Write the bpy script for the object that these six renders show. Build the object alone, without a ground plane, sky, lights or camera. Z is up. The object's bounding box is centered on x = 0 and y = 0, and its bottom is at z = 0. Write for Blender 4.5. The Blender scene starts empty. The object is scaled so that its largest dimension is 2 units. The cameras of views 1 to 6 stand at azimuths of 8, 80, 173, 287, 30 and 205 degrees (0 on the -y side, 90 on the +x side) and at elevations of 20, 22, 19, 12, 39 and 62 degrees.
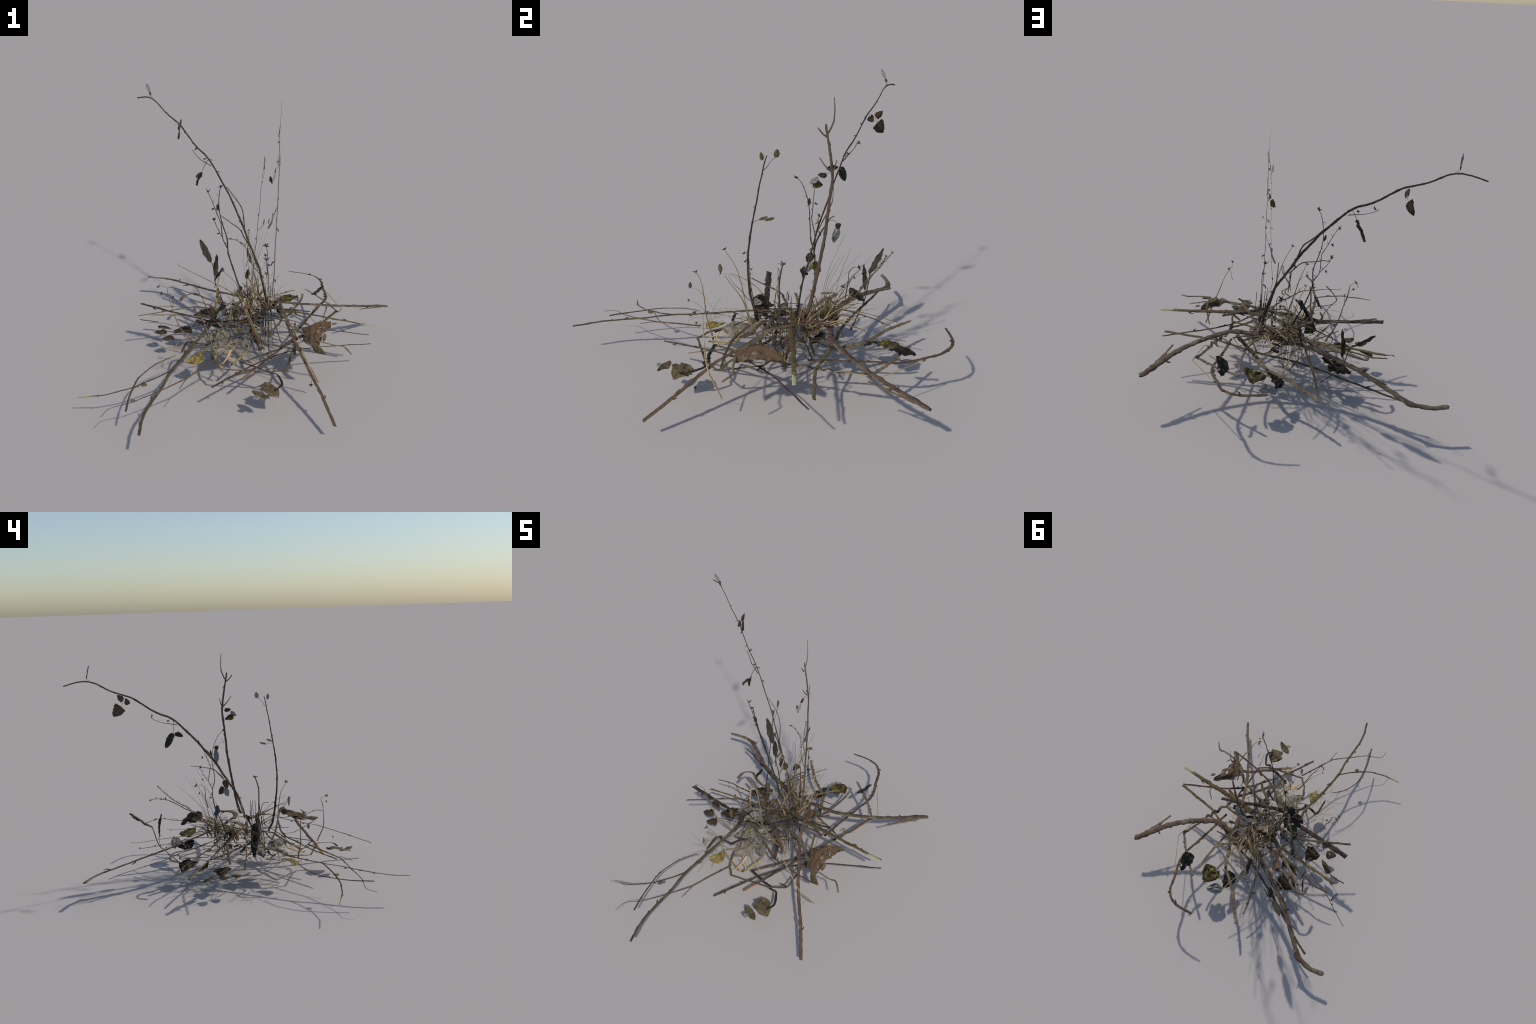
# A tangled pile of dry twigs, withered weed stems, straw and dead leaves.
# Every twig is a spine of a few control points swept with an oval, knotty cross-section;
# every leaf is a curled, ragged blade stretched between its base, its tip and its two sides.
import bpy, bmesh, math, random
import numpy as np
from mathutils import Vector, Matrix, noise

RNG = random.Random(7)
PILE = bpy.data.objects.new("debris_pile", None)
bpy.context.scene.collection.objects.link(PILE)
PILE["label"] = "tangled pile of dry twigs, straw and withered leaves"
PILE["category"] = "plant debris"


# ---------------------------------------------------------------- materials
def new_material(name):
    m = bpy.data.materials.new(name)
    m.use_nodes = True
    nt = m.node_tree
    b = nt.nodes["Principled BSDF"]
    b.inputs["Roughness"].default_value = 0.85
    b.inputs["Specular IOR Level"].default_value = 0.2
    return m, nt, b


def ramp(nt, stops, fac):
    n = nt.nodes.new("ShaderNodeValToRGB")
    e = n.color_ramp.elements
    while len(e) > 1:
        e.remove(e[0])
    e[0].position, e[0].color = stops[0][0], (*stops[0][1], 1)
    for pos, col in stops[1:]:
        x = e.new(pos)
        x.color = (*col, 1)
    nt.links.new(fac, n.inputs["Fac"])
    return n.outputs["Color"]


def mix(nt, fac, a, b, mode="MIX"):
    n = nt.nodes.new("ShaderNodeMix")
    n.data_type, n.blend_type = "RGBA", mode
    for sock, val in ((n.inputs[0], fac), (n.inputs[6], a), (n.inputs[7], b)):
        if isinstance(val, bpy.types.NodeSocket):
            nt.links.new(val, sock)
        elif isinstance(val, (tuple, list)):
            sock.default_value = (*val, 1)
        else:
            sock.default_value = val
    return n.outputs[2]


def noise_tex(nt, scale, detail=4, rough=0.6, stretch=(1, 1, 1), coord="Object"):
    tc = nt.nodes.new("ShaderNodeTexCoord")
    mp = nt.nodes.new("ShaderNodeMapping")
    mp.inputs["Scale"].default_value = stretch
    n = nt.nodes.new("ShaderNodeTexNoise")
    n.inputs["Scale"].default_value, n.inputs["Detail"].default_value, n.inputs["Roughness"].default_value = scale, detail, rough
    nt.links.new(tc.outputs[coord], mp.inputs["Vector"])
    nt.links.new(mp.outputs["Vector"], n.inputs["Vector"])
    return n.outputs["Fac"]


def maths(nt, op, a, b=0.0):
    n = nt.nodes.new("ShaderNodeMath")
    n.operation = op
    for sock, val in ((n.inputs[0], a), (n.inputs[1], b)):
        if isinstance(val, bpy.types.NodeSocket):
            nt.links.new(val, sock)
        else:
            sock.default_value = val
    return n.outputs[0]


def scaled(c, k):
    return tuple(min(1.0, x * k) for x in c)


BARK = {}


def bark(name, base, patch=None, amount=0.5, tip=None, tip_length=0.08, contrast=1.0, patch_scale=14):
    """Bark: long blotches of two tones, fine grain, darker nodes; a differently coloured end where asked."""
    m, nt, b = new_material(name)
    patch = patch or scaled(base, 0.55)
    blot = noise_tex(nt, patch_scale, 4, 0.65)
    lo, hi = 0.5 - 0.16 * amount, 0.5 + 0.16
    col = ramp(nt, [(lo, patch), (min(hi, 0.95), base)], blot)
    fine = noise_tex(nt, 160, 5, 0.75)
    col = mix(nt, 0.85 * contrast, col, ramp(nt, [(0.3, (0.45, 0.43, 0.41)), (0.52, (1, 1, 1)), (0.75, (1.35, 1.3, 1.22))], fine), "MULTIPLY")
    oi = nt.nodes.new("ShaderNodeObjectInfo")
    col = mix(nt, 1.0, col, ramp(nt, [(0, (0.8, 0.8, 0.8)), (1, (1.18, 1.15, 1.1))], oi.outputs["Random"]), "MULTIPLY")
    if tip:
        tc = nt.nodes.new("ShaderNodeTexCoord")
        ln = nt.nodes.new("ShaderNodeVectorMath")
        ln.operation = "LENGTH"
        nt.links.new(tc.outputs["Object"], ln.inputs[0])
        d = maths(nt, "DIVIDE", ln.outputs["Value"], tip_length)
        d = maths(nt, "ADD", d, maths(nt, "MULTIPLY", maths(nt, "SUBTRACT", blot, 0.5), 2.2))
        mask = ramp(nt, [(0.75, (1, 1, 1)), (1.0, (0, 0, 0))], d)
        col = mix(nt, mask, col, tip)
    nt.links.new(col, b.inputs["Base Color"])
    bp = nt.nodes.new("ShaderNodeBump")
    bp.inputs["Strength"].default_value, bp.inputs["Distance"].default_value = 0.5, 0.004
    nt.links.new(fine, bp.inputs["Height"])
    nt.links.new(bp.outputs["Normal"], b.inputs["Normal"])
    BARK[name] = m
    return m


def blade_material(name, base, vein, patch=None, patch_level=0.55, patch_scale=22, underside=None, spots=0.6, translucent=0.15):
    """Leaf: midrib and slanting side veins laid out on the blade's own axes (x along, y across), blotches, spots."""
    m, nt, b = new_material(name)
    tc = nt.nodes.new("ShaderNodeTexCoord")
    sx = nt.nodes.new("ShaderNodeSeparateXYZ")
    nt.links.new(tc.outputs["Object"], sx.inputs[0])
    wob = noise_tex(nt, 30, 3)
    ay = maths(nt, "ABSOLUTE", sx.outputs["Y"])
    slant = maths(nt, "SUBTRACT", sx.outputs["X"], maths(nt, "MULTIPLY", ay, 0.8))
    slant = maths(nt, "ADD", slant, maths(nt, "MULTIPLY", wob, 0.012))
    side = maths(nt, "ABSOLUTE", maths(nt, "SINE", maths(nt, "MULTIPLY", slant, 190.0)))
    side = ramp(nt, [(0.0, (1, 1, 1)), (0.28, (0, 0, 0))], side)
    mid = ramp(nt, [(0.0, (1, 1, 1)), (0.12, (0, 0, 0))], maths(nt, "MULTIPLY", ay, 40.0))
    veins = mix(nt, 1.0, side, mid, "LIGHTEN")
    blot = noise_tex(nt, patch_scale, 5, 0.7)
    col = base
    if patch:
        col = mix(nt, ramp(nt, [(patch_level - 0.05, (0, 0, 0)), (patch_level + 0.06, (1, 1, 1))], blot), base, patch)
    fine = noise_tex(nt, 120, 5, 0.75)
    col = mix(nt, spots, col, ramp(nt, [(0.3, (0.35, 0.33, 0.3)), (0.52, (1, 1, 1)), (0.75, (1.5, 1.4, 1.3))], fine), "MULTIPLY")
    col = mix(nt, mix(nt, 1.0, veins, (0.45, 0.45, 0.45), "MULTIPLY"), col, vein)
    if underside:
        geo = nt.nodes.new("ShaderNodeNewGeometry")
        sz = nt.nodes.new("ShaderNodeSeparateXYZ")
        vt = nt.nodes.new("ShaderNodeVectorTransform")
        vt.vector_type, vt.convert_from, vt.convert_to = "NORMAL", "WORLD", "OBJECT"
        nt.links.new(geo.outputs["True Normal"], vt.inputs[0])
        nt.links.new(vt.outputs[0], sz.inputs[0])
        col = mix(nt, ramp(nt, [(0.45, (1, 1, 1)), (0.55, (0, 0, 0))], maths(nt, "ADD", maths(nt, "MULTIPLY", sz.outputs["Z"], 0.5), 0.5)), col, underside)
    nt.links.new(col, b.inputs["Base Color"])
    bp = nt.nodes.new("ShaderNodeBump")
    bp.inputs["Strength"].default_value, bp.inputs["Distance"].default_value = 0.6, 0.003
    nt.links.new(mix(nt, 0.5, fine, veins), bp.inputs["Height"])
    nt.links.new(bp.outputs["Normal"], b.inputs["Normal"])
    if translucent:
        tr = nt.nodes.new("ShaderNodeBsdfTranslucent")
        ms = nt.nodes.new("ShaderNodeMixShader")
        ms.inputs[0].default_value = translucent
        out = nt.nodes["Material Output"]
        nt.links.new(col, tr.inputs["Color"])
        nt.links.new(b.outputs[0], ms.inputs[1])
        nt.links.new(tr.outputs[0], ms.inputs[2])
        nt.links.new(ms.outputs[0], out.inputs["Surface"])
    BARK[name] = m
    return m



bark("bark_mottled", (0.228, 0.193, 0.123), (0.105, 0.0593, 0.0428), 0.55, patch_scale=17)
bark("bark_brown", (0.139, 0.0947, 0.0602), (0.0801, 0.0543, 0.0363))
bark("bark_orange_end", (0.144, 0.0971, 0.0609), (0.0843, 0.0576, 0.0387), tip=(0.27, 0.14, 0.05), tip_length=0.09)
bark("bark_dark", (0.0801, 0.0543, 0.0379), (0.0422, 0.0305, 0.0231))
bark("bark_olive", (0.148, 0.119, 0.0618), (0.0843, 0.0659, 0.0371))
bark("bark_ochre", (0.203, 0.152, 0.0577), (0.101, 0.0782, 0.0371))
bark("bark_olive_pale_end", (0.139, 0.111, 0.0412), (0.0843, 0.0576, 0.0289), tip=(0.40, 0.38, 0.19), tip_length=0.10)
bark("bark_yellow_end", (0.118, 0.0947, 0.0511), (0.0717, 0.0543, 0.0347), tip=(0.33, 0.29, 0.09), tip_length=0.10)
bark("bark_grey", (0.198, 0.161, 0.111), (0.11, 0.0864, 0.0618))
bark("bark_tan", (0.219, 0.165, 0.0989), (0.126, 0.0906, 0.056))
bark("bark_black", (0.0463, 0.037, 0.0305), (0.0253, 0.0214, 0.019))
bark("stem_brown", (0.169, 0.122, 0.0824), (0.11, 0.079, 0.0577))
bark("stem_dark", (0.0717, 0.0593, 0.0428), (0.0354, 0.0313, 0.0247))
bark("stem_arch", (0.135, 0.107, 0.0659), (0.0632, 0.051, 0.0363))
bark("straw", (0.46, 0.36, 0.20), (0.31, 0.23, 0.125), contrast=0.6)
bark("straw_pale", (0.572, 0.392, 0.198), (0.468, 0.294, 0.135), contrast=0.4)
bark("straw_dull", (0.281, 0.211, 0.108), (0.166, 0.122, 0.063), contrast=0.6)
bark("straw_green", (0.343, 0.314, 0.117), (0.208, 0.167, 0.072), contrast=0.6)
bark("seed_grey", (0.144, 0.119, 0.0824), (0.0717, 0.0617, 0.047))
bark("seed_dark", (0.0506, 0.0453, 0.0354), (0.0287, 0.0255, 0.0215))
blade_material("leaf_brown", (0.15, 0.085, 0.045), (0.2, 0.12, 0.07), (0.08, 0.048, 0.03), 0.5, underside=(0.28, 0.21, 0.15))
blade_material("leaf_russet", (0.125, 0.08, 0.046), (0.09, 0.058, 0.036), (0.25, 0.205, 0.155), 0.6, patch_scale=16, underside=(0.3, 0.26, 0.21))
blade_material("leaf_umber", (0.085, 0.052, 0.032), (0.13, 0.085, 0.05), (0.043, 0.029, 0.02), 0.5, underside=(0.12, 0.08, 0.055))
blade_material("leaf_dark", (0.062, 0.054, 0.036), (0.09, 0.075, 0.05), (0.04, 0.034, 0.025), 0.5, underside=(0.062, 0.055, 0.04))
blade_material("leaf_black", (0.034, 0.03, 0.024), (0.05, 0.04, 0.03), underside=(0.08, 0.085, 0.085))
blade_material("leaf_pale", (0.27, 0.26, 0.215), (0.09, 0.082, 0.062), (0.19, 0.155, 0.11), 0.52)
blade_material("leaf_white", (0.29, 0.30, 0.28), (0.24, 0.24, 0.22), (0.13, 0.12, 0.1), 0.6, underside=(0.28, 0.29, 0.28))
blade_material("leaf_yellow", (0.33, 0.265, 0.075), (0.25, 0.2, 0.045), (0.16, 0.105, 0.04), 0.58)
blade_material("leaf_turning", (0.075, 0.052, 0.025), (0.09, 0.07, 0.026), (0.19, 0.18, 0.026), 0.56, patch_scale=18)
blade_material("leaf_green", (0.07, 0.105, 0.024), (0.10, 0.135, 0.045), (0.045, 0.065, 0.02), 0.55)
blade_material("leaf_olive", (0.165, 0.128, 0.065), (0.13, 0.10, 0.055), (0.10, 0.077, 0.045), 0.5, underside=(0.31, 0.28, 0.23))


# ---------------------------------------------------------------- shapes
def spline(points, step):
    """Catmull-Rom through the control points, resampled at an even step."""
    p = [np.array(q, float) for q in points]
    p = [2 * p[0] - p[1]] + p + [2 * p[-1] - p[-2]]
    fine = []
    for a, b, c, d in zip(p, p[1:], p[2:], p[3:]):
        for t in np.linspace(0, 1, 16, endpoint=False):
            fine.append(0.5 * (2 * b + (c - a) * t + (2 * a - 5 * b + 4 * c - d) * t * t + (3 * b - a - 3 * c + d) * t ** 3))
    fine.append(p[-2])
    fine = np.array(fine)
    arc = np.r_[0, np.cumsum(np.linalg.norm(np.diff(fine, axis=0), axis=1))]
    n = max(4, int(arc[-1] / step) + 1)
    t = np.linspace(0, arc[-1], n)
    return np.stack([np.interp(t, arc, fine[:, i]) for i in range(3)], 1), t


def polyline(points, step):
    f = np.array(points, float)
    arc = np.r_[0, np.cumsum(np.linalg.norm(np.diff(f, axis=0), axis=1))]
    t = np.unique(np.r_[np.linspace(0, arc[-1], max(4, int(arc[-1] / step))), arc])
    return np.stack([np.interp(t, arc, f[:, i]) for i in range(3)], 1), t


def finish_mesh(name, verts, faces, mat, parent, origin=None, basis=None, smooth=True):
    me = bpy.data.meshes.new(name)
    m = Matrix.Identity(4)
    if origin is not None:
        m = Matrix.Translation(Vector(origin))
    if basis is not None:
        m = m @ Matrix(basis).transposed().to_4x4()
    inv = m.inverted()
    me.from_pydata([inv @ Vector(v) for v in verts], [], faces)
    bm = bmesh.new()
    bm.from_mesh(me)
    bmesh.ops.recalc_face_normals(bm, faces=bm.faces)
    bm.to_mesh(me)
    bm.free()
    if smooth:
        me.shade_smooth()
    me.materials.append(BARK[mat])
    o = bpy.data.objects.new(name, me)
    bpy.context.scene.collection.objects.link(o)
    o.parent = parent or PILE
    if o.parent is PILE:
        o.matrix_world = m
    else:
        bpy.context.view_layer.update()
        o.matrix_parent_inverse = o.parent.matrix_world.inverted()
        o.matrix_basis = m
    return o


def sweep(path, arc, r0, r1, flat, face, seed, knots, rough, sides, taper):
    """Vertices and faces of a knotty stick: an oval section carried along the path, broken off at both ends."""
    n = len(path)
    total = arc[-1]
    tan = np.gradient(path, axis=0)
    tan /= np.linalg.norm(tan, axis=1)[:, None] + 1e-12
    face = np.array(face, float)
    rng = random.Random(seed)
    centres = []
    if knots:
        s = rng.uniform(0.3, 1.0) * knots
        while s < total - 0.01:
            centres.append((s, rng.uniform(0.08, 0.28), rng.uniform(0.5, 1.0)))
            s += knots * rng.uniform(0.6, 1.5)
    verts, prev = [], None
    for i in range(n):
        nn = face - tan[i] * face.dot(tan[i])
        if np.linalg.norm(nn) < 0.25 and prev is not None:
            nn = prev - tan[i] * prev.dot(tan[i])
        nn /= np.linalg.norm(nn) + 1e-12
        prev = nn
        w = np.cross(tan[i], nn)
        u = arc[i] / total
        r = r0 + (r1 - r0) * u
        if taper:
            r *= min(1.0, 0.15 + (1 - u) * taper)
        for c, amp, wid in centres:
            r *= 1 + amp * math.exp(-((arc[i] - c) / (0.55 * max(r0, r1) * (1 + wid))) ** 2)
        for k in range(sides):
            a = 2 * math.pi * k / sides
            j = 1 + rough * noise.noise(Vector((path[i][0] * 40 + seed, path[i][1] * 40 + math.cos(a) * 1.3, path[i][2] * 40 + math.sin(a) * 1.3)))
            verts.append(path[i] + w * (math.cos(a) * r * j) + nn * (math.sin(a) * r * flat * j))
    faces = [[i * sides + k, i * sides + (k + 1) % sides, (i + 1) * sides + (k + 1) % sides, (i + 1) * sides + k] for i in range(n - 1) for k in range(sides)]
    for i, sgn in ((0, -1), (n - 1, 1)):
        # a slanting, splintered break
        for k in range(sides):
            rr = r0 if i == 0 else r1
            verts[i * sides + k] = verts[i * sides + k] + tan[i] * sgn * rr * rng.uniform(-0.5, 0.6)
        verts.append(path[i] + tan[i] * sgn * 0.1 * r0)
        c = len(verts) - 1
        faces += [[i * sides + k, i * sides + (k + 1) % sides, c] for k in range(sides)]
    return verts, faces


SEED = [0]


def twig(name, mat, points, r0, r1, flat=0.2, face=(0.1, 0.25, 1), knots=0.09, rough=0.35, sharp=False, taper=0, parent=None, sides=10, buds=0, scale=1.0):
    r0, r1 = r0 * scale, r1 * scale
    SEED[0] += 1
    step = max(0.004, min(0.008, max(r0, r1) * 0.9))
    path, arc = (polyline if sharp else spline)(points, step)
    # slight unevenness so that nothing runs ruler-straight
    for i in range(1, len(path) - 1):
        v = noise.noise_vector(Vector(path[i] * 14 + SEED[0] * 3.7))
        path[i] += np.array(v) * min(0.0022, 0.35 * max(r0, r1))
    v, f = sweep(path, arc, r0, r1, flat, face, SEED[0], knots, rough, sides, taper)
    rng = random.Random(SEED[0] * 13)
    for k in range(buds):
        # a bud or a short broken side shoot, standing off at an angle and pointing up the twig
        i = int(len(path) * (0.06 + 0.88 * (k + rng.random()) / buds))
        i = min(max(i, 1), len(path) - 2)
        d = path[i + 1] - path[i - 1]
        d /= np.linalg.norm(d) + 1e-9
        side = np.cross(d, np.array([rng.gauss(0, 0.3), rng.gauss(0, 0.3), 1.0])) * rng.choice((-1, 1))
        side = side / (np.linalg.norm(side) + 1e-9) + np.array([0, 0, rng.uniform(-0.2, 0.3)])
        r = r0 + (r1 - r0) * i / len(path)
        ln = r * rng.uniform(1.0, 2.4) + 0.003
        a = path[i] + side * r * 0.4
        bv, bf = sweep(*polyline([a, a + (side * 0.8 + d * 0.3) * ln * 0.5, a + (side * 0.7 + d * 0.9) * ln], 0.004), min(r * 0.7, 0.006), min(r * 0.35, 0.003), 0.7, (0, 0, 1), SEED[0] + k, 0, 0.3, 6, 0)
        n = len(v)
        v += bv
        f += [[q + n for q in w] for w in bf]
    return finish_mesh(name, v, f, mat, parent, origin=points[0])


def leaf(mat, base, tip, left, right, ragged=0.25, cup=0.1, wave=0.004, holes=0, shape=1.0, thick=0.0012, parent=None, name="leaf", curl=0.0, belly=0.45, look=None):
    """A withered blade from base to tip, as wide as left-right, with ragged rim, cupping and crumpled surface."""
    SEED[0] += 1
    s = SEED[0]
    rng = random.Random(s)
    b, t, l, r = (np.array(q, float) for q in (base, tip, left, right))
    axis = t - b
    length = np.linalg.norm(axis)
    ax = axis / length
    half = (r - l) / 2
    half -= ax * half.dot(ax)
    hw = np.linalg.norm(half)
    hy = half / hw
    nz = np.cross(ax, hy)
    if (nz.dot(np.array(look, float)) if look is not None else nz[2]) < 0:
        hy, nz = -hy, -nz
    off = (l + r) / 2 - (b + t) / 2
    off -= ax * off.dot(ax)
    nu, nv = 26, 17
    wave *= min(1.0, length / 0.13)
    verts = []
    for i in range(nu):
        u = i / (nu - 1)
        w = (u ** (0.55 * shape) * (1 - u) ** (0.75)) / (belly ** (0.55 * shape) * (1 - belly) ** 0.75)
        sag = 4 * u * (1 - u)
        for j in range(nv):
            v = 2 * j / (nv - 1) - 1
            rim = 1 + ragged * noise.noise(Vector((u * 5 * (1 + length), (2 if v > 0 else -2), s * 1.7))) + 0.6 * ragged * noise.noise(Vector((u * 17, (5 if v > 0 else -5), s * 2.3)))
            p = b + axis * u + off * sag + hy * (v * hw * min(w, 1.15) * rim)
            lift = cup * hw * (sag - v * v) + curl * length * (u - 0.3) ** 2 * (1 if u > 0.3 else 0)
            lift += wave * noise.noise(Vector((u * 4, v * 2.5, s * 3.1))) * 2 + 0.5 * wave * noise.noise(Vector((u * 11, v * 7, s)))
            lift -= 0.0016 * math.exp(-(v * 6) ** 2)
            verts.append(p + nz * lift + ax * (0.04 * length * noise.noise(Vector((v * 3, u * 2, s * 0.9)))))
    spots = [(rng.uniform(0.2, 0.85), rng.uniform(-0.8, 0.8), rng.uniform(0.03, 0.07)) for _ in range(holes)]
    faces = []
    for i in range(nu - 1):
        for j in range(nv - 1):
            cu, cv = (i + 0.5) / (nu - 1), 2 * (j + 0.5) / (nv - 1) - 1
            if any((cu - a) ** 2 + ((cv - c) * 0.5) ** 2 < d * d for a, c, d in spots):
                continue
            faces.append([i * nv + j, (i + 1) * nv + j, (i + 1) * nv + j + 1, i * nv + j + 1])
    o = finish_mesh(name, verts, faces, mat, parent, origin=b, basis=[ax, hy, nz])
    mod = o.modifiers.new("thickness", "SOLIDIFY")
    mod.thickness, mod.offset = thick, 0
    return o


def flat_leaf(mat, base, tip, width, face, **kw):
    """Leaf given by its base, tip, width and the direction its blade looks to."""
    b, t = np.array(base, float), np.array(tip, float)
    side = np.cross(np.array(face, float), t - b)
    side /= np.linalg.norm(side)
    c = (b + t) / 2
    return leaf(mat, base, tip, c - side * width / 2, c + side * width / 2, look=face, **kw)


def flower_head(mat, centre, size, direction, parent=None, name="seed_head"):
    """A dry star-shaped calyx: five pointed sepals round a small knob."""
    SEED[0] += 1
    rng = random.Random(SEED[0])
    size *= 1.3
    d = Vector(direction).normalized()
    x = d.orthogonal().normalized()
    y = d.cross(x)
    c = Vector(centre)
    bm = bmesh.new()
    bmesh.ops.create_icosphere(bm, subdivisions=1, radius=size * 0.28, matrix=Matrix.Translation(c))
    for k in range(5):
        a = 2 * math.pi * (k + rng.uniform(-0.25, 0.25)) / 5
        o = x * math.cos(a) + y * math.sin(a)
        s = d.cross(o)
        ln = size * rng.uniform(0.6, 1.1)
        w = size * 0.2
        tipv = bm.verts.new(c + o * ln + d * size * rng.uniform(0.0, 0.5))
        ring = [bm.verts.new(c + o * ln * 0.35 + q) for q in (s * w, d * w * 0.5, -s * w, -d * w * 0.5)]
        root = bm.verts.new(c)
        for i in range(4):
            bm.faces.new((ring[i], ring[(i + 1) % 4], tipv))
            bm.faces.new((ring[(i + 1) % 4], ring[i], root))
    verts = [v.co.copy() for v in bm.verts]
    bm.verts.index_update()
    faces = [[v.index for v in f.verts] for f in bm.faces]
    bm.free()
    return finish_mesh(name, verts, faces, mat, parent, origin=centre, smooth=False)


def bundle(name, mat, strands, parent=None, sides=5):
    """Many fine strands joined into one part."""
    V, F = [], []
    for pts, r in strands:
        SEED[0] += 1
        path, arc = spline(pts, 0.012)
        v, f = sweep(path, arc, r, r * 0.35, 0.6, (0.2, 0.3, 1), SEED[0], 0, 0.2, sides, 0)
        k = len(V)
        V += v
        F += [[i + k for i in q] for q in f]
    o = finish_mesh(name, V, F, mat, parent)
    o["kind"] = "stuff"
    return o


# ---------------------------------------------------------------- the pile
BRANCH = twig("branch", "bark_mottled", [(0.839, 0.659, 0.211), (0.805, 0.635, 0.218), (0.648, 0.488, 0.266), (0.499, 0.392, 0.296), (0.416, 0.355, 0.311), (0.326, 0.33, 0.319), (0.231, 0.342, 0.313), (0.134, 0.366, 0.303), (-0.014, 0.417, 0.294), (-0.157, 0.497, 0.274), (-0.291, 0.6, 0.247), (-0.375, 0.676, 0.231), (-0.565, 0.885, 0.173), (-0.601, 0.921, 0.166), (-0.692, 0.952, 0.161), (-0.792, 0.95, 0.163)], 0.0155, 0.0132, knots=0.22, scale=1.22, flat=0.28, buds=6)
twig("side_twig", "bark_tan", [(0.79, 0.604, 0.226), (0.79, 0.601, 0.223), (0.711, 0.49, 0.256), (0.666, 0.417, 0.277)], 0.0084, 0.0065, parent=BRANCH)
twig("stick", "bark_olive", [(0.722, 0.148, 0.238), (0.477, 0.208, 0.22), (0.407, 0.238, 0.219), (0.204, 0.357, 0.204), (0.135, 0.395, 0.201), (-0.043, 0.478, 0.192), (-0.216, 0.59, 0.177), (-0.286, 0.632, 0.164), (-0.521, 0.805, 0.145), (-0.625, 0.871, 0.132)], 0.0092, 0.0074, knots=0.25, buds=5)
twig("stick", "bark_olive_pale_end", [(0.749, 0.048, 0.339), (0.735, 0.05, 0.339), (0.53, 0.088, 0.345), (0.449, 0.101, 0.349), (0.286, 0.124, 0.353), (0.237, 0.133, 0.355), (0.152, 0.163, 0.358), (0.123, 0.169, 0.379)], 0.0100, 0.0178, buds=4)
twig("stick", "bark_brown", [(0.574, -0.626, 0.098), (0.501, -0.481, 0.169), (0.402, -0.311, 0.251), (0.355, -0.217, 0.284), (0.278, -0.046, 0.334), (0.254, 0.023, 0.366), (0.193, 0.249, 0.355), (0.171, 0.348, 0.328)], 0.0102, 0.0092, knots=0.3, buds=4)
twig("twig", "bark_brown", [(0.18, 0.992, 0.268), (0.249, 0.989, 0.265), (0.327, 0.974, 0.261), (0.372, 0.945, 0.257), (0.405, 0.895, 0.249), (0.414, 0.848, 0.24), (0.441, 0.721, 0.235), (0.448, 0.635, 0.236), (0.42, 0.531, 0.233), (0.411, 0.514, 0.228), (0.408, 0.494, 0.23), (0.364, 0.358, 0.222), (0.343, 0.271, 0.221), (0.323, 0.208, 0.215)], 0.0101, 0.0091, knots=0.05, scale=0.85, buds=8, taper=0)
twig("twig", "bark_grey", [(0.3, 0.669, 0.242), (0.299, 0.61, 0.234), (0.288, 0.539, 0.23), (0.264, 0.438, 0.231), (0.247, 0.382, 0.234), (0.188, 0.319, 0.256)], 0.0071, 0.0073)
twig("twig", "bark_grey", [(0.311, 0.745, 0.246), (0.433, 0.617, 0.238), (0.535, 0.47, 0.223), (0.521, 0.464, 0.229), (0.447, 0.308, 0.212), (0.442, 0.279, 0.23), (0.421, 0.264, 0.208), (0.417, 0.225, 0.231), (0.395, 0.215, 0.208), (0.384, 0.175, 0.224), (0.362, 0.152, 0.205), (0.311, 0.04, 0.216), (0.236, -0.046, 0.197), (0.051, -0.234, 0.187)], 0.0077, 0.0115, sharp=True, buds=7)
twig("straw", "straw", [(0.442, 0.775, 0.232), (0.557, 0.512, 0.225), (0.488, 0.335, 0.235), (0.457, 0.306, 0.215), (0.473, 0.33, 0.206)], 0.0026, 0.0024, flat=0.75, sharp=True, knots=0)
twig("twig", "bark_brown", [(0.736, 0.123, 0.196), (0.611, 0.077, 0.197), (0.458, 0.025, 0.197), (0.36, -0.023, 0.198), (0.292, -0.067, 0.195), (0.212, -0.142, 0.198), (0.157, -0.201, 0.192), (0.062, -0.319, 0.183), (-0.06, -0.499, 0.173)], 0.0063, 0.0074, knots=0.15, buds=8)
FORK = twig("twig", "bark_olive", [(-0.299, -0.994, 0.177), (-0.32, -0.826, 0.185), (-0.291, -0.575, 0.206), (-0.286, -0.453, 0.215), (-0.241, -0.244, 0.234), (-0.193, -0.064, 0.26), (-0.191, 0.011, 0.263), (-0.178, 0.039, 0.285), (-0.16, 0.048, 0.318), (-0.077, 0.039, 0.402)], 0.0073, 0.0097, knots=0.15, buds=7)
twig("side_twig", "bark_yellow_end", [(-0.717, -0.642, 0.124), (-0.6, -0.636, 0.146), (-0.562, -0.627, 0.152), (-0.502, -0.61, 0.168), (-0.447, -0.581, 0.177), (-0.386, -0.539, 0.193), (-0.339, -0.501, 0.204), (-0.285, -0.448, 0.219)], 0.0039, 0.0047, flat=0.6, parent=FORK, buds=3)
twig("twig", "bark_brown", [(-0.42, -0.798, 0.17), (-0.438, -0.685, 0.173), (-0.445, -0.599, 0.178), (-0.445, -0.528, 0.184), (-0.437, -0.471, 0.188), (-0.402, -0.391, 0.199), (-0.357, -0.334, 0.21), (-0.301, -0.287, 0.221)], 0.0051, 0.0029, flat=0.6, knots=0.2, buds=4)
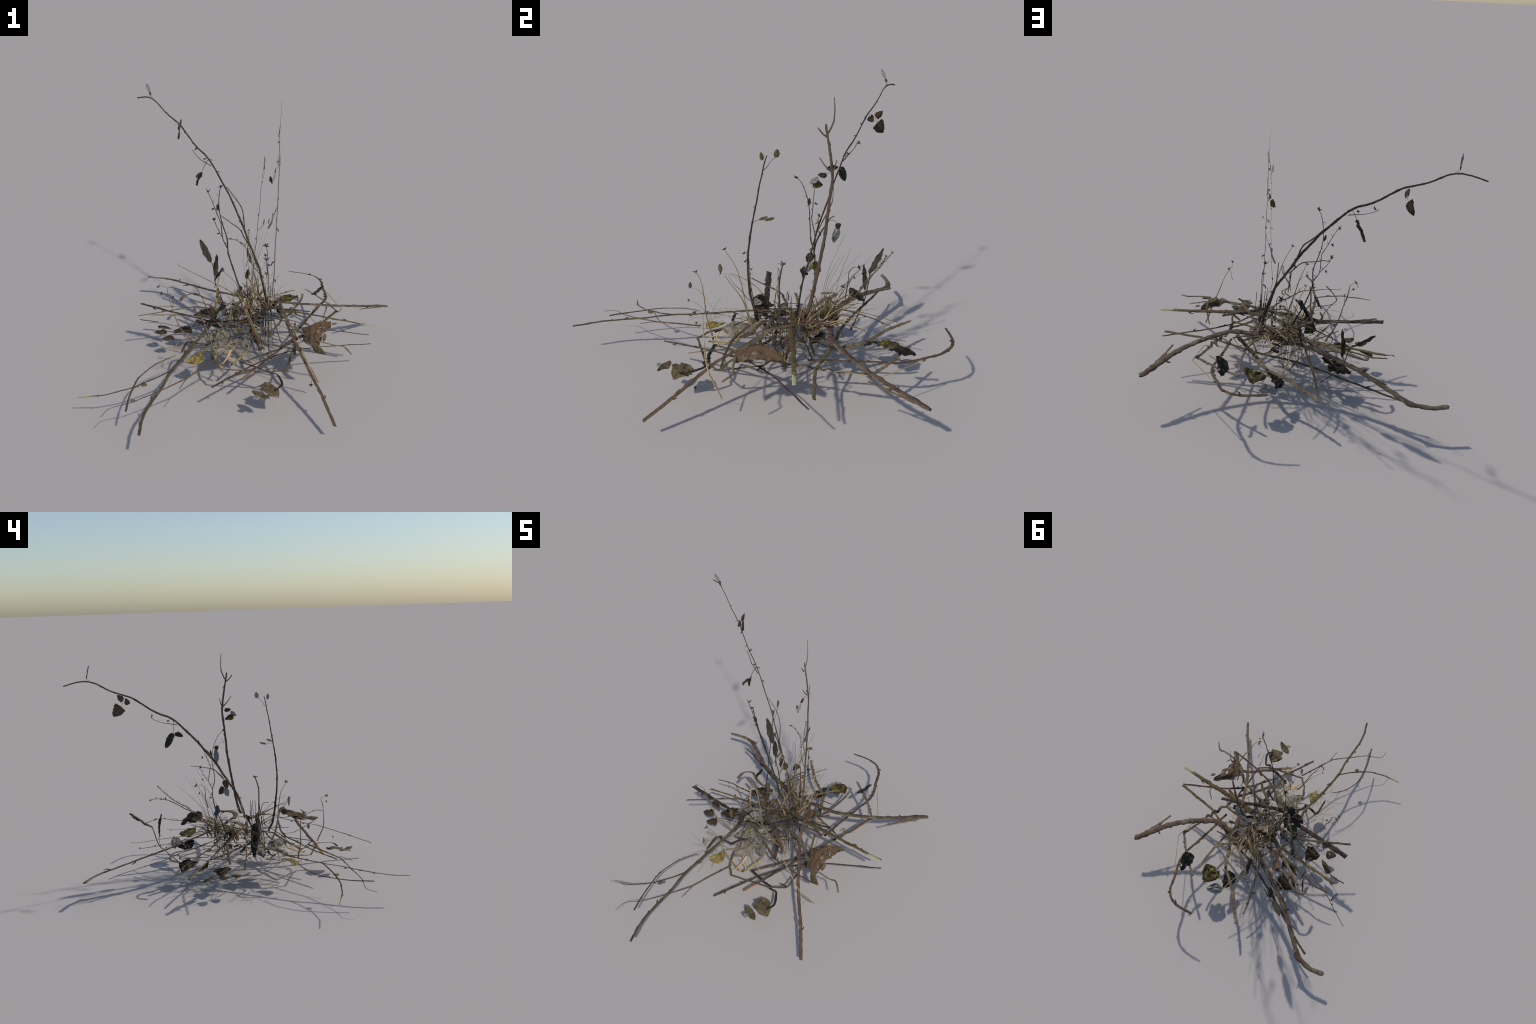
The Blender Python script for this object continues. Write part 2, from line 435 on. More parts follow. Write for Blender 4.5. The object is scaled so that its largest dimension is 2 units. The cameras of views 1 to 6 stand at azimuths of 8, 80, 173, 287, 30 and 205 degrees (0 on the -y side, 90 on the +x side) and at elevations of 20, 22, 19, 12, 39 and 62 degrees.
THIN = twig("twig", "bark_brown", [(-0.533, -0.832, 0.146), (-0.512, -0.765, 0.154), (-0.42, -0.726, 0.175), (-0.404, -0.716, 0.178), (-0.299, -0.634, 0.201), (-0.197, -0.549, 0.227), (-0.186, -0.535, 0.228), (-0.129, -0.438, 0.241), (-0.058, -0.324, 0.254), (-0.047, -0.308, 0.261)], 0.0015, 0.0052, flat=0.75, buds=7, knots=0.06)
twig("side_twig", "bark_brown", [(-0.184, -0.542, 0.228), (-0.184, -0.549, 0.231), (-0.199, -0.624, 0.218)], 0.0027, 0.0019, flat=0.75, parent=THIN)
twig("twig", "bark_black", [(0.053, -0.237, 0.193), (0.158, -0.28, 0.187), (0.174, -0.273, 0.177), (0.178, -0.288, 0.186), (0.199, -0.282, 0.176), (0.223, -0.314, 0.185), (0.253, -0.312, 0.177), (0.289, -0.397, 0.172), (0.258, -0.442, 0.16)], 0.0092, 0.0062, knots=0.2)
twig("stick", "bark_orange_end", [(0.07, -0.375, 0.162), (0.151, -0.298, 0.212), (0.252, -0.197, 0.27), (0.308, -0.14, 0.306), (0.363, -0.114, 0.325)], 0.0091, 0.0101, knots=0.3)
twig("twig", "bark_brown", [(-0.178, 0.074, 0.274), (-0.043, -0.003, 0.285), (0.011, -0.036, 0.283), (0.14, -0.14, 0.275), (0.19, -0.167, 0.275), (0.374, -0.227, 0.288), (0.49, -0.25, 0.297)], 0.0077, 0.0060)
twig("twig", "bark_grey", [(-0.598, 0.053, 0.279), (-0.313, 0.171, 0.308), (-0.237, 0.184, 0.307), (-0.127, 0.18, 0.312), (-0.071, 0.159, 0.315), (0.012, 0.102, 0.325), (0.225, 0.002, 0.353), (0.296, -0.042, 0.338), (0.38, -0.138, 0.337)], 0.0070, 0.0107, knots=0.12, buds=6)
twig("stick", "bark_dark", [(-0.604, 0.16, 0.308), (-0.578, 0.156, 0.304), (-0.204, 0.078, 0.275), (-0.123, 0.066, 0.281), (-0.046, 0.042, 0.305), (0.005, 0.049, 0.31), (0.136, 0.104, 0.362), (0.232, 0.133, 0.361), (0.379, 0.161, 0.347)], 0.0172, 0.0105, knots=0.12, buds=5)
twig("stick", "bark_ochre", [(-0.599, 0.33, 0.162), (-0.44, 0.31, 0.187), (-0.263, 0.286, 0.212), (-0.155, 0.273, 0.227), (-0.025, 0.247, 0.254), (0.106, 0.229, 0.274), (0.324, 0.195, 0.327)], 0.0100, 0.0071, knots=0.15)
twig("twig", "bark_olive", [(-0.587, 0.42, 0.184), (-0.48, 0.418, 0.193), (-0.402, 0.389, 0.207), (-0.228, 0.34, 0.234), (-0.147, 0.326, 0.242), (-0.069, 0.322, 0.26)], 0.0053, 0.0095, buds=4)
twig("twig", "bark_grey", [(-0.382, 0.472, 0.226), (-0.224, 0.357, 0.24), (-0.186, 0.329, 0.219), (-0.147, 0.286, 0.22), (-0.033, 0.21, 0.305), (-0.063, 0.148, 0.343)], 0.0118, 0.0121)
twig("twig", "bark_tan", [(-0.102, 0.899, 0.178), (-0.1, 0.884, 0.173), (-0.015, 0.753, 0.183), (0.047, 0.672, 0.189), (0.107, 0.609, 0.194), (0.149, 0.551, 0.197), (0.182, 0.439, 0.196), (0.215, 0.365, 0.207), (0.296, 0.312, 0.287)], 0.0088, 0.0127, buds=6)
twig("twig", "bark_tan", [(-0.115, 0.806, 0.136), (-0.118, 0.729, 0.175), (-0.109, 0.632, 0.224), (-0.086, 0.523, 0.274), (-0.085, 0.486, 0.289), (-0.058, 0.408, 0.365)], 0.0054, 0.0088, knots=0.15, buds=5)
twig("straw", "bark_olive", [(-0.11, -0.221, 0.182), (-0.126, -0.15, 0.201), (-0.094, -0.258, 0.192), (-0.045, -0.322, 0.186), (0.206, -0.301, 0.184), (0.293, -0.258, 0.179), (0.248, -0.218, 0.152), (0.296, -0.25, 0.176), (0.31, -0.022, 0.194), (0.323, -0.055, 0.175), (0.301, 0.113, 0.288)], 0.0066, 0.0061, flat=0.38, sharp=True, knots=0)
twig("stick", "bark_dark", [(0.048, 0.127, 0.197), (0.059, 0.095, 0.25), (0.08, 0.046, 0.204), (0.134, -0.104, 0.208)], 0.0094, 0.0096)
twig("dry_blade", "bark_grey", [(-0.451, 0.456, 0.219), (-0.436, 0.519, 0.226), (-0.37, 0.522, 0.247), (-0.308, 0.47, 0.25), (-0.242, 0.436, 0.245), (-0.193, 0.44, 0.229), (-0.171, 0.429, 0.233), (-0.159, 0.377, 0.259)], 0.0105, 0.0127, flat=0.3, knots=0)
TALL = twig("stem", "stem_brown", [(0.155, 0.291, 1.38), (0.154, 0.329, 1.167), (0.154, 0.334, 1.093), (0.155, 0.321, 0.968), (0.153, 0.313, 0.841), (0.153, 0.302, 0.763), (0.155, 0.264, 0.528), (0.155, 0.259, 0.502), (0.154, 0.238, 0.42), (0.158, 0.226, 0.395)], 0.0058, 0.0099, flat=0.18, face=(1, -0.1, 0.1), knots=0.22, buds=6)
twig("side_twig", "stem_brown", [(0.149, 0.306, 1.337), (0.153, 0.319, 1.37), (0.152, 0.328, 1.396), (0.154, 0.33, 1.45), (0.153, 0.325, 1.507)], 0.0047, 0.0018, flat=0.18, face=(1, -0.1, 0.1), parent=TALL)
SLIM = twig("stem", "stem_dark", [(0.108, 0.017, 1.224), (0.102, -0.004, 1.135), (0.089, -0.05, 0.865), (0.079, -0.066, 0.708), (0.072, -0.064, 0.597), (0.063, -0.051, 0.473), (0.095, -0.03, 0.397), (0.08, -0.021, 0.352), (0.041, -0.006, 0.311)], 0.0026, 0.0073, flat=0.18, face=(1, -0.1, 0.1), knots=0.12, buds=6)
ARCH = twig("stem", "stem_arch", [(-0.845, 0.956, 1.391), (-0.769, 0.902, 1.407), (-0.7, 0.843, 1.398), (-0.599, 0.765, 1.33), (-0.499, 0.686, 1.281), (-0.383, 0.591, 1.179), (-0.286, 0.513, 1.12), (-0.163, 0.417, 0.97), (-0.099, 0.366, 0.875), (-0.04, 0.315, 0.776), (0.014, 0.274, 0.67), (0.07, 0.229, 0.569), (0.093, 0.209, 0.492), (0.128, 0.185, 0.37)], 0.0037, 0.0092, flat=0.35, face=(0.5, 0.62, 0.05), scale=1.0, knots=0.14, buds=12)
twig("side_twig", "stem_arch", [(0.007, 0.29, 0.669), (-0.029, 0.308, 0.711), (-0.062, 0.337, 0.751), (-0.133, 0.392, 0.779), (-0.165, 0.409, 0.791), (-0.198, 0.446, 0.797)], 0.0049, 0.0030, flat=0.6, parent=ARCH, buds=3)
twig("side_twig", "stem_dark", [(-0.27, 0.497, 1.083), (-0.341, 0.551, 1.103), (-0.348, 0.557, 1.106), (-0.387, 0.596, 1.129), (-0.41, 0.611, 1.148)], 0.0029, 0.0016, flat=0.75, parent=ARCH)
SHRUB = twig("stem", "stem_dark", [(-0.156, 0.222, 1.035), (-0.173, 0.256, 0.993), (-0.181, 0.29, 0.906), (-0.172, 0.302, 0.83), (-0.132, 0.304, 0.697), (-0.131, 0.324, 0.626), (-0.118, 0.329, 0.572), (-0.085, 0.322, 0.476), (-0.038, 0.297, 0.367), (-0.04, 0.28, 0.328), (-0.062, 0.255, 0.304), (-0.081, 0.225, 0.329)], 0.0018, 0.0060, flat=0.6, face=(-0.5, 0.6, 0.2), knots=0.08, buds=8)
twig("side_twig", "stem_dark", [(-0.132, 0.325, 0.636), (-0.164, 0.335, 0.696), (-0.171, 0.317, 0.786), (-0.173, 0.315, 0.795), (-0.203, 0.327, 0.856), (-0.231, 0.336, 0.917), (-0.268, 0.354, 0.982)], 0.0027, 0.0017, flat=0.75, face=(-0.5, 0.6, 0.2), parent=SHRUB, knots=0.05)
twig("side_twig", "stem_dark", [(-0.166, 0.339, 0.695), (-0.2, 0.357, 0.745), (-0.202, 0.359, 0.746), (-0.224, 0.366, 0.797)], 0.0018, 0.0017, flat=0.75, face=(-0.5, 0.6, 0.2), parent=SHRUB, knots=0.05)
FLOWER_A = twig("stem", "straw_dull", [(-0.277, 0.071, 0.136), (-0.348, 0.033, 0.232), (-0.385, 0.016, 0.342), (-0.414, 0.012, 0.449), (-0.42, 0.008, 0.484), (-0.458, -0.001, 0.498), (-0.469, 0.025, 0.478)], 0.0058, 0.0016, flat=0.6)
FLOWER_B = twig("stem", "straw_dull", [(-0.039, -0.241, 0.153), (-0.058, -0.237, 0.171), (-0.099, -0.265, 0.276), (-0.137, -0.277, 0.399), (-0.164, -0.287, 0.463), (-0.186, -0.313, 0.512), (-0.173, -0.314, 0.512)], 0.0054, 0.0014, flat=0.75)
FLOWER_C = twig("stem", "straw", [(0.469, -0.248, 0.123), (0.429, -0.298, 0.225), (0.419, -0.306, 0.245), (0.385, -0.318, 0.32), (0.348, -0.322, 0.42), (0.307, -0.318, 0.486), (0.298, -0.337, 0.498), (0.3, -0.361, 0.508)], 0.0056, 0.0013, flat=0.75)
FLOWER_D = twig("stem", "stem_dark", [(0.099, 0.448, 0.438), (0.087, 0.459, 0.498), (0.091, 0.463, 0.553), (0.088, 0.465, 0.583), (0.079, 0.489, 0.605), (0.071, 0.518, 0.603)], 0.0035, 0.0013, flat=0.75)
FLOWER_E = twig("stem", "straw_dull", [(0.062, 0.03, 0.3), (0.119, -0.006, 0.225), (0.114, -0.019, 0.25), (0.069, -0.062, 0.369), (-0.001, -0.108, 0.577), (-0.069, -0.17, 0.684)], 0.0053, 0.0014, flat=0.75)
LEAFY = twig("stem", "stem_dark", [(-0.165, 0.567, 0.107), (-0.215, 0.621, 0.18), (-0.239, 0.65, 0.223), (-0.267, 0.675, 0.264), (-0.291, 0.699, 0.377), (-0.304, 0.701, 0.398)], 0.0035, 0.0029, flat=0.75, knots=0)
GREY = twig("stem", "seed_grey", [(0.126, 0.105, 0.671), (0.141, 0.086, 0.577), (0.145, 0.09, 0.443), (0.146, 0.095, 0.315), (0.149, 0.099, 0.232), (0.158, 0.08, 0.125)], 0.0039, 0.0040, flat=0.4, face=(1, -0.1, 0.1))
twig("straw", "straw", [(0.014, -0.181, 0.569), (0.038, -0.09, 0.438), (0.08, -0.051, 0.316), (0.114, -0.009, 0.227), (0.142, 0, 0.169), (0.124, 0.02, 0.164)], 0.0031, 0.0095, flat=0.4, knots=0)
twig("straw", "straw", [(-0.13, 0.127, 0.538), (-0.097, 0.122, 0.464), (-0.087, 0.114, 0.438), (-0.068, 0.103, 0.352), (-0.078, 0.12, 0.233)], 0.0035, 0.0036, flat=0.4, knots=0)
twig("straw", "straw", [(-0.146, 0.132, 0.527), (-0.152, 0.142, 0.501), (-0.157, 0.14, 0.452), (-0.159, 0.13, 0.387), (-0.171, 0.151, 0.291)], 0.0044, 0.0078, flat=0.4, knots=0)
twig("stem", "bark_grey", [(0.448, -0.169, 0.323), (0.451, -0.18, 0.328), (0.542, -0.204, 0.325), (0.586, -0.204, 0.324), (0.63, -0.263, 0.311)], 0.0066, 0.0056, flat=0.38)
twig("twig", "bark_brown", [(-0.286, 0.174, 0.431), (-0.245, 0.158, 0.37), (-0.216, 0.154, 0.308), (-0.192, 0.143, 0.275)], 0.0031, 0.0040, flat=0.6)
twig("stick", "bark_brown", [(-0.205, 0.341, 0.181), (-0.244, 0.438, 0.18), (-0.269, 0.519, 0.174), (-0.263, 0.529, 0.188)], 0.0064, 0.0054, flat=0.38)
twig("dry_blade", "bark_brown", [(0.303, 0.103, 0.355), (0.313, 0.102, 0.345), (0.363, 0.075, 0.346)], 0.0139, 0.0092, knots=0)
twig("straw", "straw_dull", [(0.468, 0.112, 0.398), (0.475, 0.158, 0.385), (0.457, 0.179, 0.299)], 0.0032, 0.0033, flat=0.75, knots=0)
twig("stick", "bark_brown", [(-0.206, 0.442, 0.269), (-0.165, 0.365, 0.242), (-0.143, 0.299, 0.244), (-0.141, 0.286, 0.221)], 0.0141, 0.0100)
twig("stick", "bark_brown", [(0.191, -0.107, 0.298), (0.154, -0.052, 0.302), (0.147, -0.049, 0.306), (0.105, -0.01, 0.318), (0.065, 0.038, 0.322)], 0.0096, 0.0113)
twig("twig", "bark_dark", [(-0.283, -0.212, 0.209), (-0.279, -0.118, 0.219), (-0.27, -0.087, 0.21), (-0.254, -0.079, 0.215), (-0.253, -0.093, 0.207), (-0.171, -0.112, 0.22), (-0.171, -0.108, 0.208), (-0.152, -0.071, 0.206), (-0.114, -0.043, 0.217), (-0.118, -0.028, 0.205), (-0.166, -0.025, 0.187)], 0.0062, 0.0082, knots=0.05)
twig("straw", "straw_green", [(0.002, -0.262, 0.19), (0.004, -0.255, 0.186), (0.053, -0.133, 0.196), (0.08, -0.108, 0.249)], 0.0083, 0.0060)
twig("straw", "straw_pale", [(-0.048, -0.26, 0.184), (-0.028, -0.213, 0.209), (-0.018, -0.178, 0.23)], 0.0046, 0.0070, flat=0.4, knots=0)
twig("straw", "straw", [(-0.188, -0.144, 0.188), (-0.089, -0.103, 0.209), (-0.009, -0.065, 0.226), (0.043, -0.041, 0.23)], 0.0029, 0.0033, flat=0.75, knots=0)
twig("straw", "straw", [(-0.053, -0.098, 0.219), (0.024, -0.167, 0.218), (0.114, -0.242, 0.202)], 0.0028, 0.0027, flat=0.75, knots=0)
twig("stem", "bark_dark", [(0.126, 0.177, 0.391), (0.151, 0.164, 0.333), (0.231, 0.105, 0.151), (0.235, 0.094, 0.142)], 0.0069, 0.0067, knots=0.1)
twig("stem", "stem_dark", [(0.142, 0.086, 0.454), (0.152, 0.07, 0.33), (0.161, 0.055, 0.128), (0.167, 0.04, 0.112)], 0.0019, 0.0013, flat=0.75, face=(1, -0.1, 0.1), knots=0)
twig("stem", "stem_dark", [(0.134, 0.088, 0.358), (0.141, 0.072, 0.2), (0.136, 0.091, 0.169)], 0.0026, 0.0018, flat=0.75, face=(1, -0.1, 0.1), knots=0)
SPRIG = twig("stem", "stem_brown", [(-0.069, 0.751, 0.621), (-0.063, 0.714, 0.582), (-0.049, 0.672, 0.541), (-0.035, 0.633, 0.508), (-0.005, 0.598, 0.477), (0.008, 0.573, 0.462), (0.024, 0.541, 0.427)], 0.0021, 0.0032, flat=0.75, face=(1, -0.1, 0.1), knots=0.04)
SPRIG_B = twig("stem", "stem_brown", [(-0.187, 0.755, 0.55), (-0.148, 0.734, 0.551), (-0.109, 0.708, 0.54), (-0.081, 0.68, 0.529), (-0.071, 0.669, 0.522), (-0.043, 0.619, 0.489), (-0.019, 0.574, 0.454), (0.033, 0.523, 0.42)], 0.0021, 0.0032, flat=0.75, face=(1, -0.1, 0.1), knots=0.04)
twig("straw", "straw_dull", [(-0.536, 0.743, 0.357), (-0.521, 0.717, 0.353), (-0.465, 0.684, 0.345), (-0.393, 0.626, 0.34), (-0.162, 0.479, 0.312), (-0.045, 0.361, 0.3)], 0.0021, 0.0031, flat=0.75, knots=0)
twig("straw", "straw", [(-0.008, -0.15, 0.574), (-0.001, -0.078, 0.541), (-0.038, -0.01, 0.479), (0.008, 0.022, 0.452), (-0.001, 0.039, 0.432)], 0.0020, 0.0049, flat=0.4, knots=0)
twig("straw", "straw", [(-0.015, -0.158, 0.559), (-0.022, -0.123, 0.5), (-0.054, -0.087, 0.453), (-0.02, -0.054, 0.415), (-0.052, -0.039, 0.391)], 0.0020, 0.0049, flat=0.4, knots=0)
twig("stem", "stem_dark", [(-0.663, 0.293, 0.143), (-0.606, 0.289, 0.142), (-0.601, 0.288, 0.142), (-0.547, 0.274, 0.146)], 0.0032, 0.0046, flat=0.6, knots=0)

leaf("leaf_russet", (0.423, -0.186, 0.317), (0.507, 0.038, 0.349), (0.395, 0.026, 0.345), (0.484, -0.064, 0.331), ragged=0.3, cup=0.42, wave=0.012, holes=2, shape=0.6)
leaf("leaf_olive", (0.426, -0.18, 0.311), (0.495, -0.25, 0.295), (0.414, -0.203, 0.297), (0.467, -0.211, 0.309), ragged=0.05, cup=0.3, wave=0.004)
leaf("leaf_pale", (-0.048, 0.007, 0.238), (-0.19, -0.032, 0.208), (-0.158, 0.031, 0.237), (-0.116, -0.022, 0.203), ragged=0.3, wave=0.01)
leaf("leaf_pale", (-0.047, -0.019, 0.216), (-0.108, -0.178, 0.204), (-0.115, -0.086, 0.23), (-0.023, -0.116, 0.197), ragged=0.3, wave=0.01)
leaf("leaf_pale", (-0.031, -0.021, 0.208), (0.068, -0.13, 0.237), (-0.029, -0.056, 0.201), (0.017, 0, 0.237), ragged=0.3, wave=0.008)
leaf("leaf_yellow", (-0.24, -0.256, 0.174), (-0.194, -0.156, 0.191), (-0.219, -0.223, 0.193), (-0.155, -0.235, 0.178), ragged=0.25, wave=0.006, shape=0.7)
leaf("leaf_olive", (0.196, -0.382, 0.162), (0.277, -0.473, 0.142), (0.18, -0.444, 0.165), (0.266, -0.386, 0.142), ragged=0.3, shape=0.6, wave=0.008)
leaf("leaf_olive", (0.147, -0.478, 0.164), (0.239, -0.546, 0.153), (0.169, -0.519, 0.164), (0.206, -0.488, 0.16), ragged=0.2, curl=0.3)
leaf("leaf_pale", (0.193, -0.53, 0.166), (0.154, -0.543, 0.163), (0.168, -0.522, 0.164), (0.188, -0.547, 0.158), ragged=0.3, holes=1)
leaf("leaf_dark", (0.395, 0.612, 0.286), (0.401, 0.746, 0.25), (0.434, 0.662, 0.308), (0.364, 0.629, 0.255), ragged=0.2, holes=1, wave=0.01, shape=0.6)
leaf("leaf_turning", (0.165, 0.691, 0.202), (0.27, 0.621, 0.235), (0.255, 0.714, 0.209), (0.173, 0.625, 0.205), ragged=0.3, shape=0.6, holes=1, wave=0.01)
leaf("leaf_white", (0.095, 0.719, 0.141), (0.19, 0.766, 0.177), (0.131, 0.764, 0.148), (0.159, 0.701, 0.171), ragged=0.2, cup=0.5, wave=0.008)
leaf("leaf_black", (0.106, 0.574, 0.169), (0.09, 0.7, 0.151), (0.129, 0.648, 0.178), (0.05, 0.607, 0.138), ragged=0.4, shape=0.6, holes=2, wave=0.01)
leaf("leaf_umber", (-0.229, 0.469, 0.159), (-0.367, 0.469, 0.122), (-0.278, 0.409, 0.155), (-0.338, 0.524, 0.136), ragged=0.2, shape=0.6, wave=0.01)
leaf("leaf_umber", (-0.211, 0.35, 0.154), (-0.332, 0.384, 0.126), (-0.279, 0.339, 0.138), (-0.251, 0.36, 0.123), ragged=0.3, shape=0.7, wave=0.01)

V3D, V4D = (0.12, 0.94, 0.32), (-0.95, -0.28, 0.2)
# the two curled dark leaves on the far stem
flat_leaf("leaf_dark", (-0.304, 0.703, 0.398), (-0.401, 0.811, 0.507), 0.046, (-0.5, 0.6, 0.4), parent=LEAFY, wave=0.006, cup=0.25, ragged=0.3)
flat_leaf("leaf_dark", (-0.267, 0.672, 0.315), (-0.259, 0.652, 0.476), 0.034, (-0.6, 0.75, 0.1), parent=LEAFY, wave=0.006, cup=0.25, ragged=0.3)
# leaves hanging from the arching stem
flat_leaf("leaf_dark", (-0.327, 0.5, 1.037), (-0.367, 0.542, 0.947), 0.045, (-0.8, -0.3, 0.3), parent=ARCH, wave=0.006, cup=0.3, ragged=0.4)
flat_leaf("leaf_dark", (-0.327, 0.49, 1.039), (-0.343, 0.429, 1.023), 0.032, (-0.8, -0.3, 0.3), parent=ARCH, wave=0.012, cup=0.3, ragged=0.4)
flat_leaf("leaf_umber", (-0.514, 0.733, 1.263), (-0.515, 0.695, 1.255), 0.036, (1, 0.1, 0.1), parent=ARCH, shape=0.35, belly=0.5, wave=0.003)
flat_leaf("leaf_umber", (-0.514, 0.745, 1.268), (-0.514, 0.783, 1.302), 0.034, (1, 0.1, 0.1), parent=ARCH, shape=0.35, belly=0.5, wave=0.003)
flat_leaf("leaf_umber", (-0.52, 0.757, 1.232), (-0.54, 0.804, 1.172), 0.064, (1, 0.1, 0.2), parent=ARCH, shape=0.35, belly=0.5, wave=0.003)
flat_leaf("leaf_white", (-0.735, 0.858, 1.446), (-0.749, 0.834, 1.502), 0.022, (-0.7, 0.6, 0.2), parent=ARCH)
flat_leaf("leaf_umber", (-0.732, 0.866, 1.425), (-0.735, 0.856, 1.45), 0.015, (-0.7, 0.6, 0.2), parent=ARCH)
# leaves on the tall stem
flat_leaf("leaf_dark", (0.136, 0.312, 1.122), (0.139, 0.265, 1.132), 0.026, (1, 0, 0.1), parent=TALL)
flat_leaf("leaf_turning", (0.128, 0.245, 1.085), (0.105, 0.3, 1.068), 0.038, (1, 0.2, 0.3), parent=TALL, shape=0.6, holes=1)
flat_leaf("leaf_white", (0.139, 0.268, 1.116), (0.135, 0.226, 1.088), 0.028, (1, 0, 0.2), parent=TALL)
flat_leaf("leaf_dark", (0.139, 0.378, 0.876), (0.128, 0.383, 0.84), 0.028, (1, 0, 0.1), parent=TALL, shape=0.6)
flat_leaf("leaf_white", (0.128, 0.382, 0.848), (0.101, 0.37, 0.757), 0.038, (1, 0, 0.2), parent=TALL, cup=0.4)
# leaves on the slim stem
flat_leaf("leaf_olive", (0.111, -0.006, 1.203), (0.111, -0.012, 1.243), 0.022, (1, 0, 0), parent=SLIM)
flat_leaf("leaf_olive", (0.103, 0.062, 1.213), (0.103, 0.07, 1.253), 0.028, (1, 0, 0), parent=SLIM)
flat_leaf("leaf_olive", (0.144, -0.022, 0.914), (0.144, 0.02, 0.928), 0.014, (1, 0, 0.2), parent=SLIM)
flat_leaf("leaf_olive", (0.113, 0.012, 0.9), (0.113, 0.06, 0.908), 0.016, (1, 0, 0.2), parent=SLIM)
# a cluster halfway down the arching stem
flat_leaf("leaf_umber", (-0.005, 0.282, 0.667), (-0.005, 0.265, 0.608), 0.042, (1, 0, 0), parent=ARCH, holes=1)
flat_leaf("leaf_turning", (0.0, 0.288, 0.612), (0.012, 0.33, 0.562), 0.045, (1, -0.2, 0.2), parent=ARCH, shape=0.6)
flat_leaf("leaf_white", (0.0, 0.278, 0.612), (-0.01, 0.26, 0.553), 0.04, (1, 0.1, 0.2), parent=ARCH, holes=1)
flat_leaf("leaf_black", (-0.151, 0.285, 0.526), (-0.199, 0.281, 0.442), 0.04, (1, -0.3, 0.3), ragged=0.6, wave=0.003)
# leaves in the heart of the pile
flat_leaf("leaf_green", (-0.195, 0.1, 0.255), (-0.13, 0.125, 0.215), 0.065, (-0.45, 0.3, 0.8), shape=0.6, holes=1)
flat_leaf("leaf_umber", (-0.17, 0.02, 0.36), (-0.12, 0.05, 0.29), 0.07, (0.8, -0.3, 0.5), shape=0.6)
# star-shaped seed heads on short stalks
def stalk_head(parent, mat, stalk, start, head, size=0.014, lift=0.02):
    a, b = np.array(start, float), np.array(head, float)
    mid = (a + b) / 2 + np.array([0, 0, lift])
    twig("stalk", stalk, [a, mid, b], 0.0016, 0.0011, knots=0, parent=parent, sides=6)
    flower_head(mat, head, size, b - mid, parent=parent)


for parent, tipp in ((FLOWER_A, (-0.464, -0.013, 0.498)), (FLOWER_B, (-0.192, -0.314, 0.512)), (FLOWER_C, (0.3, -0.36, 0.508)), (FLOWER_E, (-0.069, -0.17, 0.685))):
    flower_head("seed_grey", tipp, 0.017, (-0.4, -0.2, 0.6), parent=parent)
flower_head("seed_dark", (0.072, 0.521, 0.602), 0.02, (0, 0.7, 0.2), parent=FLOWER_D)
stalk_head(FLOWER_A, "seed_dark", "stem_dark", (-0.40, 0.02, 0.385), (-0.446, -0.007, 0.454))
stalk_head(FLOWER_A, "seed_dark", "stem_dark", (-0.39, 0.03, 0.36), (-0.389, 0.02, 0.427), 0.012)
stalk_head(FLOWER_B, "seed_grey", "straw_dull", (-0.115, -0.26, 0.375), (-0.2, -0.345, 0.42), 0.012)
flat_leaf("leaf_olive", (-0.2, -0.345, 0.415), (-0.2, -0.345, 0.45), 0.018, (1, 0, 0.2), parent=FLOWER_B)
stalk_head(FLOWER_B, "seed_grey", "straw_dull", (-0.1, -0.25, 0.28), (-0.193, -0.355, 0.343), 0.012)
stalk_head(FLOWER_C, "seed_grey", "straw_dull", (0.3, -0.31, 0.40), (0.322, -0.352, 0.462), 0.013)
stalk_head(FLOWER_C, "seed_dark", "straw_dull", (0.44, -0.28, 0.17), (0.435, -0.372, 0.172), 0.014)
stalk_head(FLOWER_D, "seed_dark", "stem_dark", (0.075, 0.47, 0.5), (0.074, 0.498, 0.546), 0.013)
stalk_head(FLOWER_D, "seed_dark", "stem_dark", (0.09, 0.44, 0.42), (0.104, 0.43, 0.51), 0.015)
stalk_head(FLOWER_E, "seed_grey", "straw_dull", (-0.045, -0.06, 0.48), (-0.092, -0.19, 0.54), 0.014)
flat_leaf("leaf_olive", (-0.092, -0.19, 0.545), (-0.09, -0.192, 0.595), 0.024, (1, -0.6, 0.2), parent=FLOWER_E)
flower_head("seed_grey", (0.127, 0.105, 0.665), 0.022, (0, 0, 1), parent=GREY)
flower_head("seed_grey", (0.135, 0.082, 0.587), 0.016, (0, -0.6, 0.6), parent=GREY)
# knob, spur and stub on the thick branch
twig("bud", "bark_mottled", [(-0.375, 0.676, 0.231), (-0.395, 0.663, 0.237), (-0.405, 0.671, 0.237)], 0.012, 0.0072, flat=0.7, knots=0, parent=BRANCH)
twig("bud", "bark_mottled", [(0.711, 0.547, 0.246), (0.691, 0.558, 0.238), (0.679, 0.564, 0.240)], 0.008, 0.0048, flat=0.7, knots=0, parent=BRANCH)
twig("bud", "bark_mottled", [(0.279, 0.335, 0.318), (0.285, 0.312, 0.317), (0.271, 0.312, 0.320)], 0.01, 0.0060, flat=0.7, knots=0, parent=BRANCH)


def petiole(parent, mat, *pts, r=0.0014):
    twig("petiole", mat, list(pts), r, r * 0.8, flat=0.8, knots=0, parent=parent, sides=6)


def spur(parent, mat, base, tip, r=0.004):
    b, t = np.array(base, float), np.array(tip, float)
    m = (b + t) / 2 + np.array([0, 0, -0.006])
    twig("spur", mat, [b, m, t], r, r * 0.55, flat=0.35, face=(1, -0.1, 0.1), knots=0, parent=parent, sides=8)


